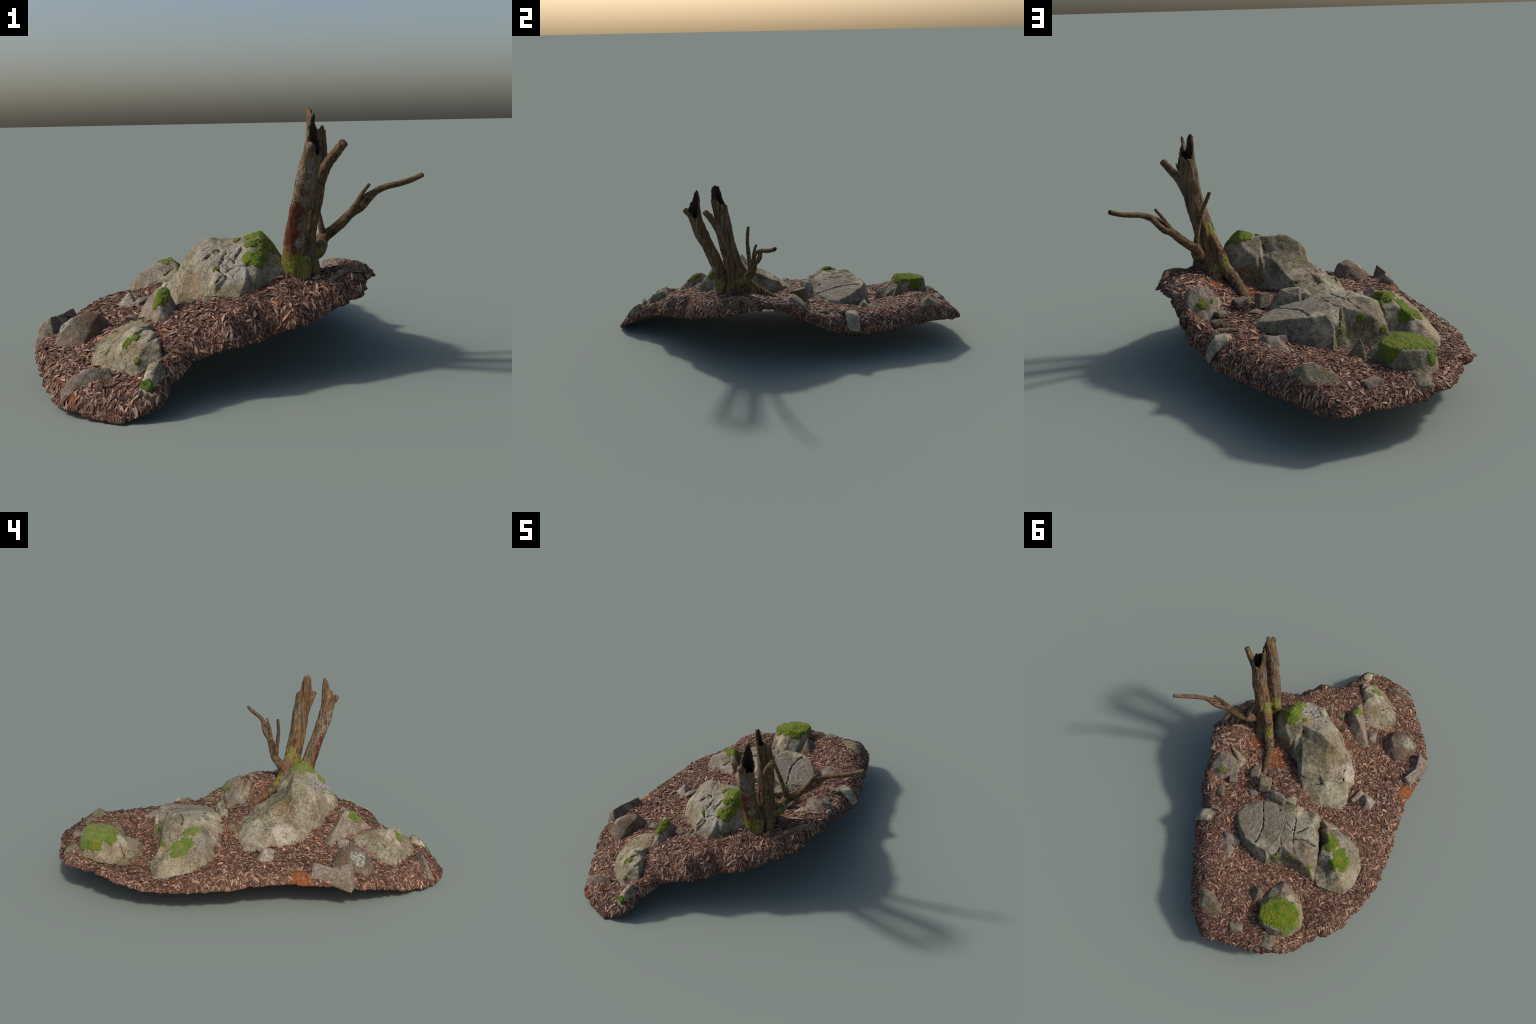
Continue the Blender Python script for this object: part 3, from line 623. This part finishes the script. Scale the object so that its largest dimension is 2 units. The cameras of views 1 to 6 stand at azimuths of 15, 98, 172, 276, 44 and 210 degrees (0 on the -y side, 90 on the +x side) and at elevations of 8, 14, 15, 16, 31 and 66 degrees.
def hollow_stem(spine, brk, wall, depth, n=40, rows=46, seed=0., lobes=.12, squash=(1, 1, 0)):
    """upright stem broken off at height brk(angle), hollow from the top"""
    S = open_curve(spine, 200); P, R = S[:, :3], S[:, 3]; Z = P[:, 2]
    vs, fs = [], []
    def at(z, a, dr):
        c = np.array([np.interp(z, Z, P[:, k]) for k in range(2)]); r = np.interp(z, Z, R)
        q = a - squash[2]; r *= 1 / math.sqrt((math.cos(q) / squash[0]) ** 2 + (math.sin(q) / squash[1]) ** 2)
        r *= 1 + lobes * fractal((math.cos(a) * 1.4, math.sin(a) * 1.4, z * 3.), 1., 3, seed) + .5 * lobes * fractal((math.cos(a) * 4, math.sin(a) * 4, z * 4), 1., 2, seed + 4)
        r = max(.004, r - dr)
        return (c[0] + r * math.cos(a), c[1] + r * math.sin(a), z)
    z0 = Z[0]; zs = []
    for j in range(rows):
        for i in range(n):
            a = 2 * math.pi * i / n; zt = brk(a); t = j / (rows - 1); vs.append(at(z0 + (zt - z0) * t, a, 0))
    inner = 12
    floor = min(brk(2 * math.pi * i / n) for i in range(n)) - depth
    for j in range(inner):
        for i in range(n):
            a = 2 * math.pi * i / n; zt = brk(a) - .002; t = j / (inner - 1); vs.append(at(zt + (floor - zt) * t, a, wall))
    tot = rows + inner
    for j in range(tot - 1):
        for i in range(n):
            k = (i + 1) % n; fs.append((j * n + i, j * n + k, (j + 1) * n + k, (j + 1) * n + i))
    fs.append(tuple(range(n))[::-1]); fs.append(tuple((tot - 1) * n + i for i in range(n)))
    return vs, fs

def peak(a, mid, width):
    d = (a - mid + math.pi) % (2 * math.pi) - math.pi
    return math.exp(-(d / width) ** 2)

STEM_A = [(.30,-.21,.29,.05),(.302,-.214,.36,.045),(.305,-.22,.44,.042),(.316,-.232,.52,.042),(.342,-.253,.625,.041),(.356,-.265,.735,.039),(.363,-.28,.825,.036),(.367,-.293,.94,.034)]
STEM_B = [(.283,-.282,.29,.043),(.284,-.288,.37,.041),(.288,-.303,.45,.039),(.298,-.325,.51,.037),(.313,-.344,.565,.036),(.331,-.367,.62,.036),(.347,-.388,.675,.037),(.361,-.40,.722,.036),(.375,-.41,.767,.034),(.387,-.409,.835,.031),(.402,-.406,.93,.028)]
def ang(a, mid): return abs((a - math.radians(mid) + math.pi) % (2 * math.pi) - math.pi)
def break_a(a): return .823 + .1 / (1 + (ang(a, -152) / .95) ** 6) + .04 * peak(a, -.5, .8) + .005 * math.sin(9 * a) + .004 * math.sin(17 * a + 1)
def break_b(a): return .766 + .145 * max(0, 1 - ang(a, 155) / 2.) ** .75 + .02 * peak(a, math.radians(-95), .4) + .025 * peak(a, math.radians(-20), .12) + .005 * math.sin(8 * a + 1) + .004 * math.sin(19 * a)

def join(parts):
    vs, fs = [], []
    for v, f in parts:
        k = len(vs); vs += list(v); fs += [tuple(i + k for i in q) for q in f]
    return vs, fs

trunk_parts = [hollow_stem(STEM_A, break_a, .011, .14, seed=1., squash=(.95, 1.05, 0)), hollow_stem(STEM_B, break_b, .010, .12, seed=6.),
    tube([(.372,-.275,.66,.016),(.395,-.293,.72,.019),(.43,-.312,.765,.0175),(.469,-.334,.81,.0145)], seed=3.),               # snapped side limb
    tube([(.374,-.425,.765,.016),(.378,-.445,.785,.015),(.38,-.463,.803,.0125)], seed=4.),                                           # knob
    tube([(.30,-.22,.52,.02),(.268,-.197,.455,.027),(.235,-.152,.365,.028),(.19,-.09,.308,.024),(.168,-.03,.272,.02),(.154,.02,.255,.014),(.135,.06,.243,.007)], n=20, seed=5.),
    tube([(.30,-.2,.42,.03),(.285,-.165,.36,.034),(.27,-.13,.315,.026),(.262,-.1,.295,.015)], seed=7.),
    tube([(.275,-.28,.47,.022),(.262,-.287,.42,.023),(.25,-.30,.345,.02)], seed=8.),
    tube([(.31,-.28,.44,.024),(.318,-.285,.38,.024),(.325,-.295,.325,.02)], seed=9.),
    tube([(.325,-.225,.42,.02),(.338,-.235,.38,.022),(.348,-.245,.33,.02)], seed=10.),
    tube([(.31,-.21,.40,.03),(.338,-.172,.412,.026),(.352,-.14,.44,.023)], seed=11.)]
v, f = join(trunk_parts)
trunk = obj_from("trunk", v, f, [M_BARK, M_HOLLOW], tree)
rm = trunk.modifiers.new("fuse", 'REMESH'); rm.mode = 'VOXEL'; rm.voxel_size = .0036; rm.use_smooth_shade = True
apply_mods(trunk)
bm = bmesh.new(); bm.from_mesh(trunk.data)
for _ in range(2): bmesh.ops.smooth_vert(bm, verts=bm.verts, factor=.5, use_axis_x=True, use_axis_y=True, use_axis_z=True)
bm.normal_update()
SA, SB = np.array(STEM_A), np.array(STEM_B)
def axis_gap(p, S):
    c = [np.interp(p[2], S[:, 2], S[:, k]) for k in (0, 1, 3)]
    return math.hypot(p[0] - c[0], p[1] - c[1]), c
for v in bm.verts:
    p = v.co; q = (p.x * 60, p.y * 60, p.z * 6)
    groove = -abs(noise.fractal(V(q), 1., 2., 3)) * .0042 + .0015
    v.co = p + v.normal * (groove + fractal(p, 70, 3, 2) * .0012 + fractal((p.x * 1.5, p.y * 1.5, p.z * .5), 16, 2, 6) * .003)
bm.normal_update()
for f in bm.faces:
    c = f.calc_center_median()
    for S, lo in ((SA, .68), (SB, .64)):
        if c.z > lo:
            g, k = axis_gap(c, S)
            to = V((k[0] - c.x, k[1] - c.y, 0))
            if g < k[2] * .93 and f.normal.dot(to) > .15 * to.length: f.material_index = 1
for f in bm.faces: f.smooth = True
bm.to_mesh(trunk.data); bm.free()

def limb(name, spine, parent, seed, n=14, lobes=.22):
    v, f = tube(spine, n=n, rows=len(spine) * 10, lobes=lobes, seed=seed)
    o = obj_from(name, v, f, [M_LIMB, M_HOLLOW], parent)
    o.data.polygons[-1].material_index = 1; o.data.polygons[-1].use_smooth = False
    return o
branch = limb("branch", [(.325,-.185,.40,.026),(.34,-.165,.42,.025),(.357,-.124,.46,.021),(.39,-.108,.487,.019),(.42,-.101,.512,.019),(.452,-.09,.543,.017),(.487,-.066,.562,.0125),
                         (.512,-.05,.592,.012),(.54,-.044,.622,.0125),(.575,-.028,.638,.0115),(.62,-.002,.648,.011),(.66,.028,.66,.0105),(.698,.055,.676,.0095)], tree, 21.)
limb("twig", [(.44,-.098,.535,.012),(.47,-.088,.572,.010),(.502,-.072,.604,.009),(.54,-.048,.626,.009)], branch, 22., 10)
limb("twig", [(.452,-.095,.55,.009),(.478,-.088,.592,.008),(.495,-.08,.62,.007),(.517,-.067,.65,.0062)], branch, 23., 10)
limb("twig", [(.356,-.124,.455,.014),(.349,-.13,.50,.0115),(.336,-.138,.56,.010),(.318,-.146,.615,.0088),(.298,-.147,.66,.0082),(.283,-.145,.695,.0075)], branch, 24., 10)
root = limb("root", [(.40,-.28,.318,.009),(.421,-.244,.333,.011),(.45,-.19,.347,.013),(.482,-.143,.353,.015),(.498,-.105,.336,.013),(.508,-.085,.312,.008)], thing, 25., 12, .3)
root.data.materials[0] = plain("bare_root", hexa("4d3c2c"), hexa("8d7a60"), 40, stretch=(2, .6, 2))

# ------------------------------------------------------------------ leaf litter
def bvh_of(objs):
    vs, fs = [], []
    for o in objs:
        k = len(vs); vs += [x.co.copy() for x in o.data.vertices]; fs += [tuple(i + k for i in p.vertices) for p in o.data.polygons]
    return BVHTree.FromPolygons(vs, fs)
BV = bvh_of(ROCK_TREES)

gm = ground.data; gm.calc_loop_triangles()
gv = np.array([x.co[:] for x in gm.vertices]); tri = np.array([t.vertices[:] for t in gm.loop_triangles])
a, b, c = gv[tri[:, 0]], gv[tri[:, 1]], gv[tri[:, 2]]
cr = np.cross(b - a, c - a); area = np.linalg.norm(cr, axis=1) / 2; tn = cr / (2 * area[:, None])
prob = area / area.sum()

LEAF_ST = [(0, 0.), (.22, .62), (.5, 1.), (.78, .66), (1., 0.)]
def leaf_geo(Ln, W, bend, fold, twist):
    """lance-shaped dry leaf along +x, arched and folded on its midrib"""
    vs = []
    for t, w in LEAF_ST:
        x = (t - .5) * Ln; zc = bend * Ln * (1 - (2 * t - 1) ** 2); tw = twist * (t - .5)
        for s in ((0,) if w == 0 else (-1, 0, 1)):
            y = s * w * W / 2; z = zc + abs(s) * w * fold * W / 2
            vs.append((x, y * math.cos(tw) - (z - zc) * math.sin(tw), zc + (z - zc) * math.cos(tw) + y * math.sin(tw)))
    fs = [(0, 1, 2), (0, 2, 3), (1, 4, 5, 2), (2, 5, 6, 3), (4, 7, 8, 5), (5, 8, 9, 6), (7, 10, 8), (8, 10, 9)]
    return np.array(vs), fs
FORMS = [leaf_geo(1, r.uniform(.16, .34), r.uniform(-.02, .12), r.uniform(-.35, .5), r.uniform(-.8, .8)) for r in [np.random.default_rng(k) for k in range(24)]]

def frame_on(nrm, ang, tilt, roll):
    n = V(nrm); up = V((0, 0, 1)); t = n.cross(up)
    t = V((1, 0, 0)) if t.length < 1e-4 else t.normalized()
    t = (t - n * t.dot(n)).normalized(); s = n.cross(t)
    x = t * math.cos(ang) + s * math.sin(ang); y = n.cross(x)
    M = Matrix((x, y, n)).transposed()
    return M @ Matrix.Rotation(tilt, 3, 'Y') @ Matrix.Rotation(roll, 3, 'X')

def sample(count):
    k = rng.choice(len(tri), count, p=prob); u, w = rng.random(count), rng.random(count)
    fl = u + w > 1; u[fl], w[fl] = 1 - u[fl], 1 - w[fl]
    return a[k] + (b[k] - a[k]) * u[:, None] + (c[k] - a[k]) * w[:, None], tn[k]

def free(p):
    h = BV.ray_cast(V((p[0], p[1], p[2] + .6)), V((0, 0, -1)))[0]
    if h is not None and h.z > p[2] + .004: return False
    if math.hypot(p[0] - .3, p[1] + .24) < .055: return False
    for q, r in CLAY[:3]:
        if (V(p) - V(q)).length < r * .8 and rng.random() < .75: return False
    return True

from mathutils.kdtree import KDTree
RIMKD = KDTree(700)
for i in range(700): RIMKD.insert(V(gv[i]), i)
RIMKD.balance()
def place(p, n, Ln, form):
    steep = 1 - abs(n[2])
    ang = rng.uniform(0, 2 * math.pi)
    if steep > .25 and rng.random() < .75: ang = math.pi / 2 + rng.normal(0, .35)      # hanging down the edge
    R = frame_on(n, ang, rng.normal(0, .08), rng.normal(0, .13))
    return R, V(p) + V(n) * rng.uniform(.0002, .0022)

litter_v, litter_f, count = [], [], 0
pts, nms = sample(46000)
for p, n in zip(pts, nms):
    if not free(p): continue
    form, fs = FORMS[rng.integers(len(FORMS))]
    Ln = float(np.clip(rng.lognormal(math.log(.0152), .48), .007, .038))
    Ln = min(Ln, RIMKD.find(V(p))[2] * 2.3)
    if Ln < .006: continue
    R, o = place(p, n, Ln, form)
    M = np.array(R) * Ln
    k = len(litter_v) * 11
    litter_v.append(form @ M.T + np.array(o)); litter_f += [tuple(i + k for i in q) for q in fs]
M_LITTER = leaf_material("dry_leaf_mix", False); M_LEAF = leaf_material("dry_leaf", True)
lit = obj_from("leaf_litter", np.vstack(litter_v), litter_f, M_LITTER, thing)
lit["kind"] = "stuff"

leaf_meshes = []
for k in range(8):
    form, fs = leaf_geo(1, np.random.default_rng(90 + k).uniform(.24, .4), .03 + .012 * k, .15 + .05 * (k % 3), .2 * (k % 4) - .3)
    me = bpy.data.meshes.new("leaf"); me.from_pydata([tuple(x) for x in form], [], fs); me.materials.append(M_LEAF)
    me.polygons.foreach_set("use_smooth", [True] * len(me.polygons)); leaf_meshes.append(me)
pts, nms = sample(900); made = 0
for p, n in zip(pts, nms):
    if made >= 300: break
    if not free(p) or RIMKD.find(V(p))[2] < .02: continue
    R, o = place(p, n, 1, None)
    ob = bpy.data.objects.new("leaf", leaf_meshes[rng.integers(8)]); COL.objects.link(ob); ob.parent = thing
    ob.matrix_world = Matrix.Translation(o + V(n) * .003) @ R.to_4x4() @ Matrix.Scale(float(rng.uniform(.026, .04)), 4)
    made += 1
print("leaves", len(litter_v), "tris", sum(len(o.data.polygons) for o in bpy.data.objects if o.type == 'MESH'))
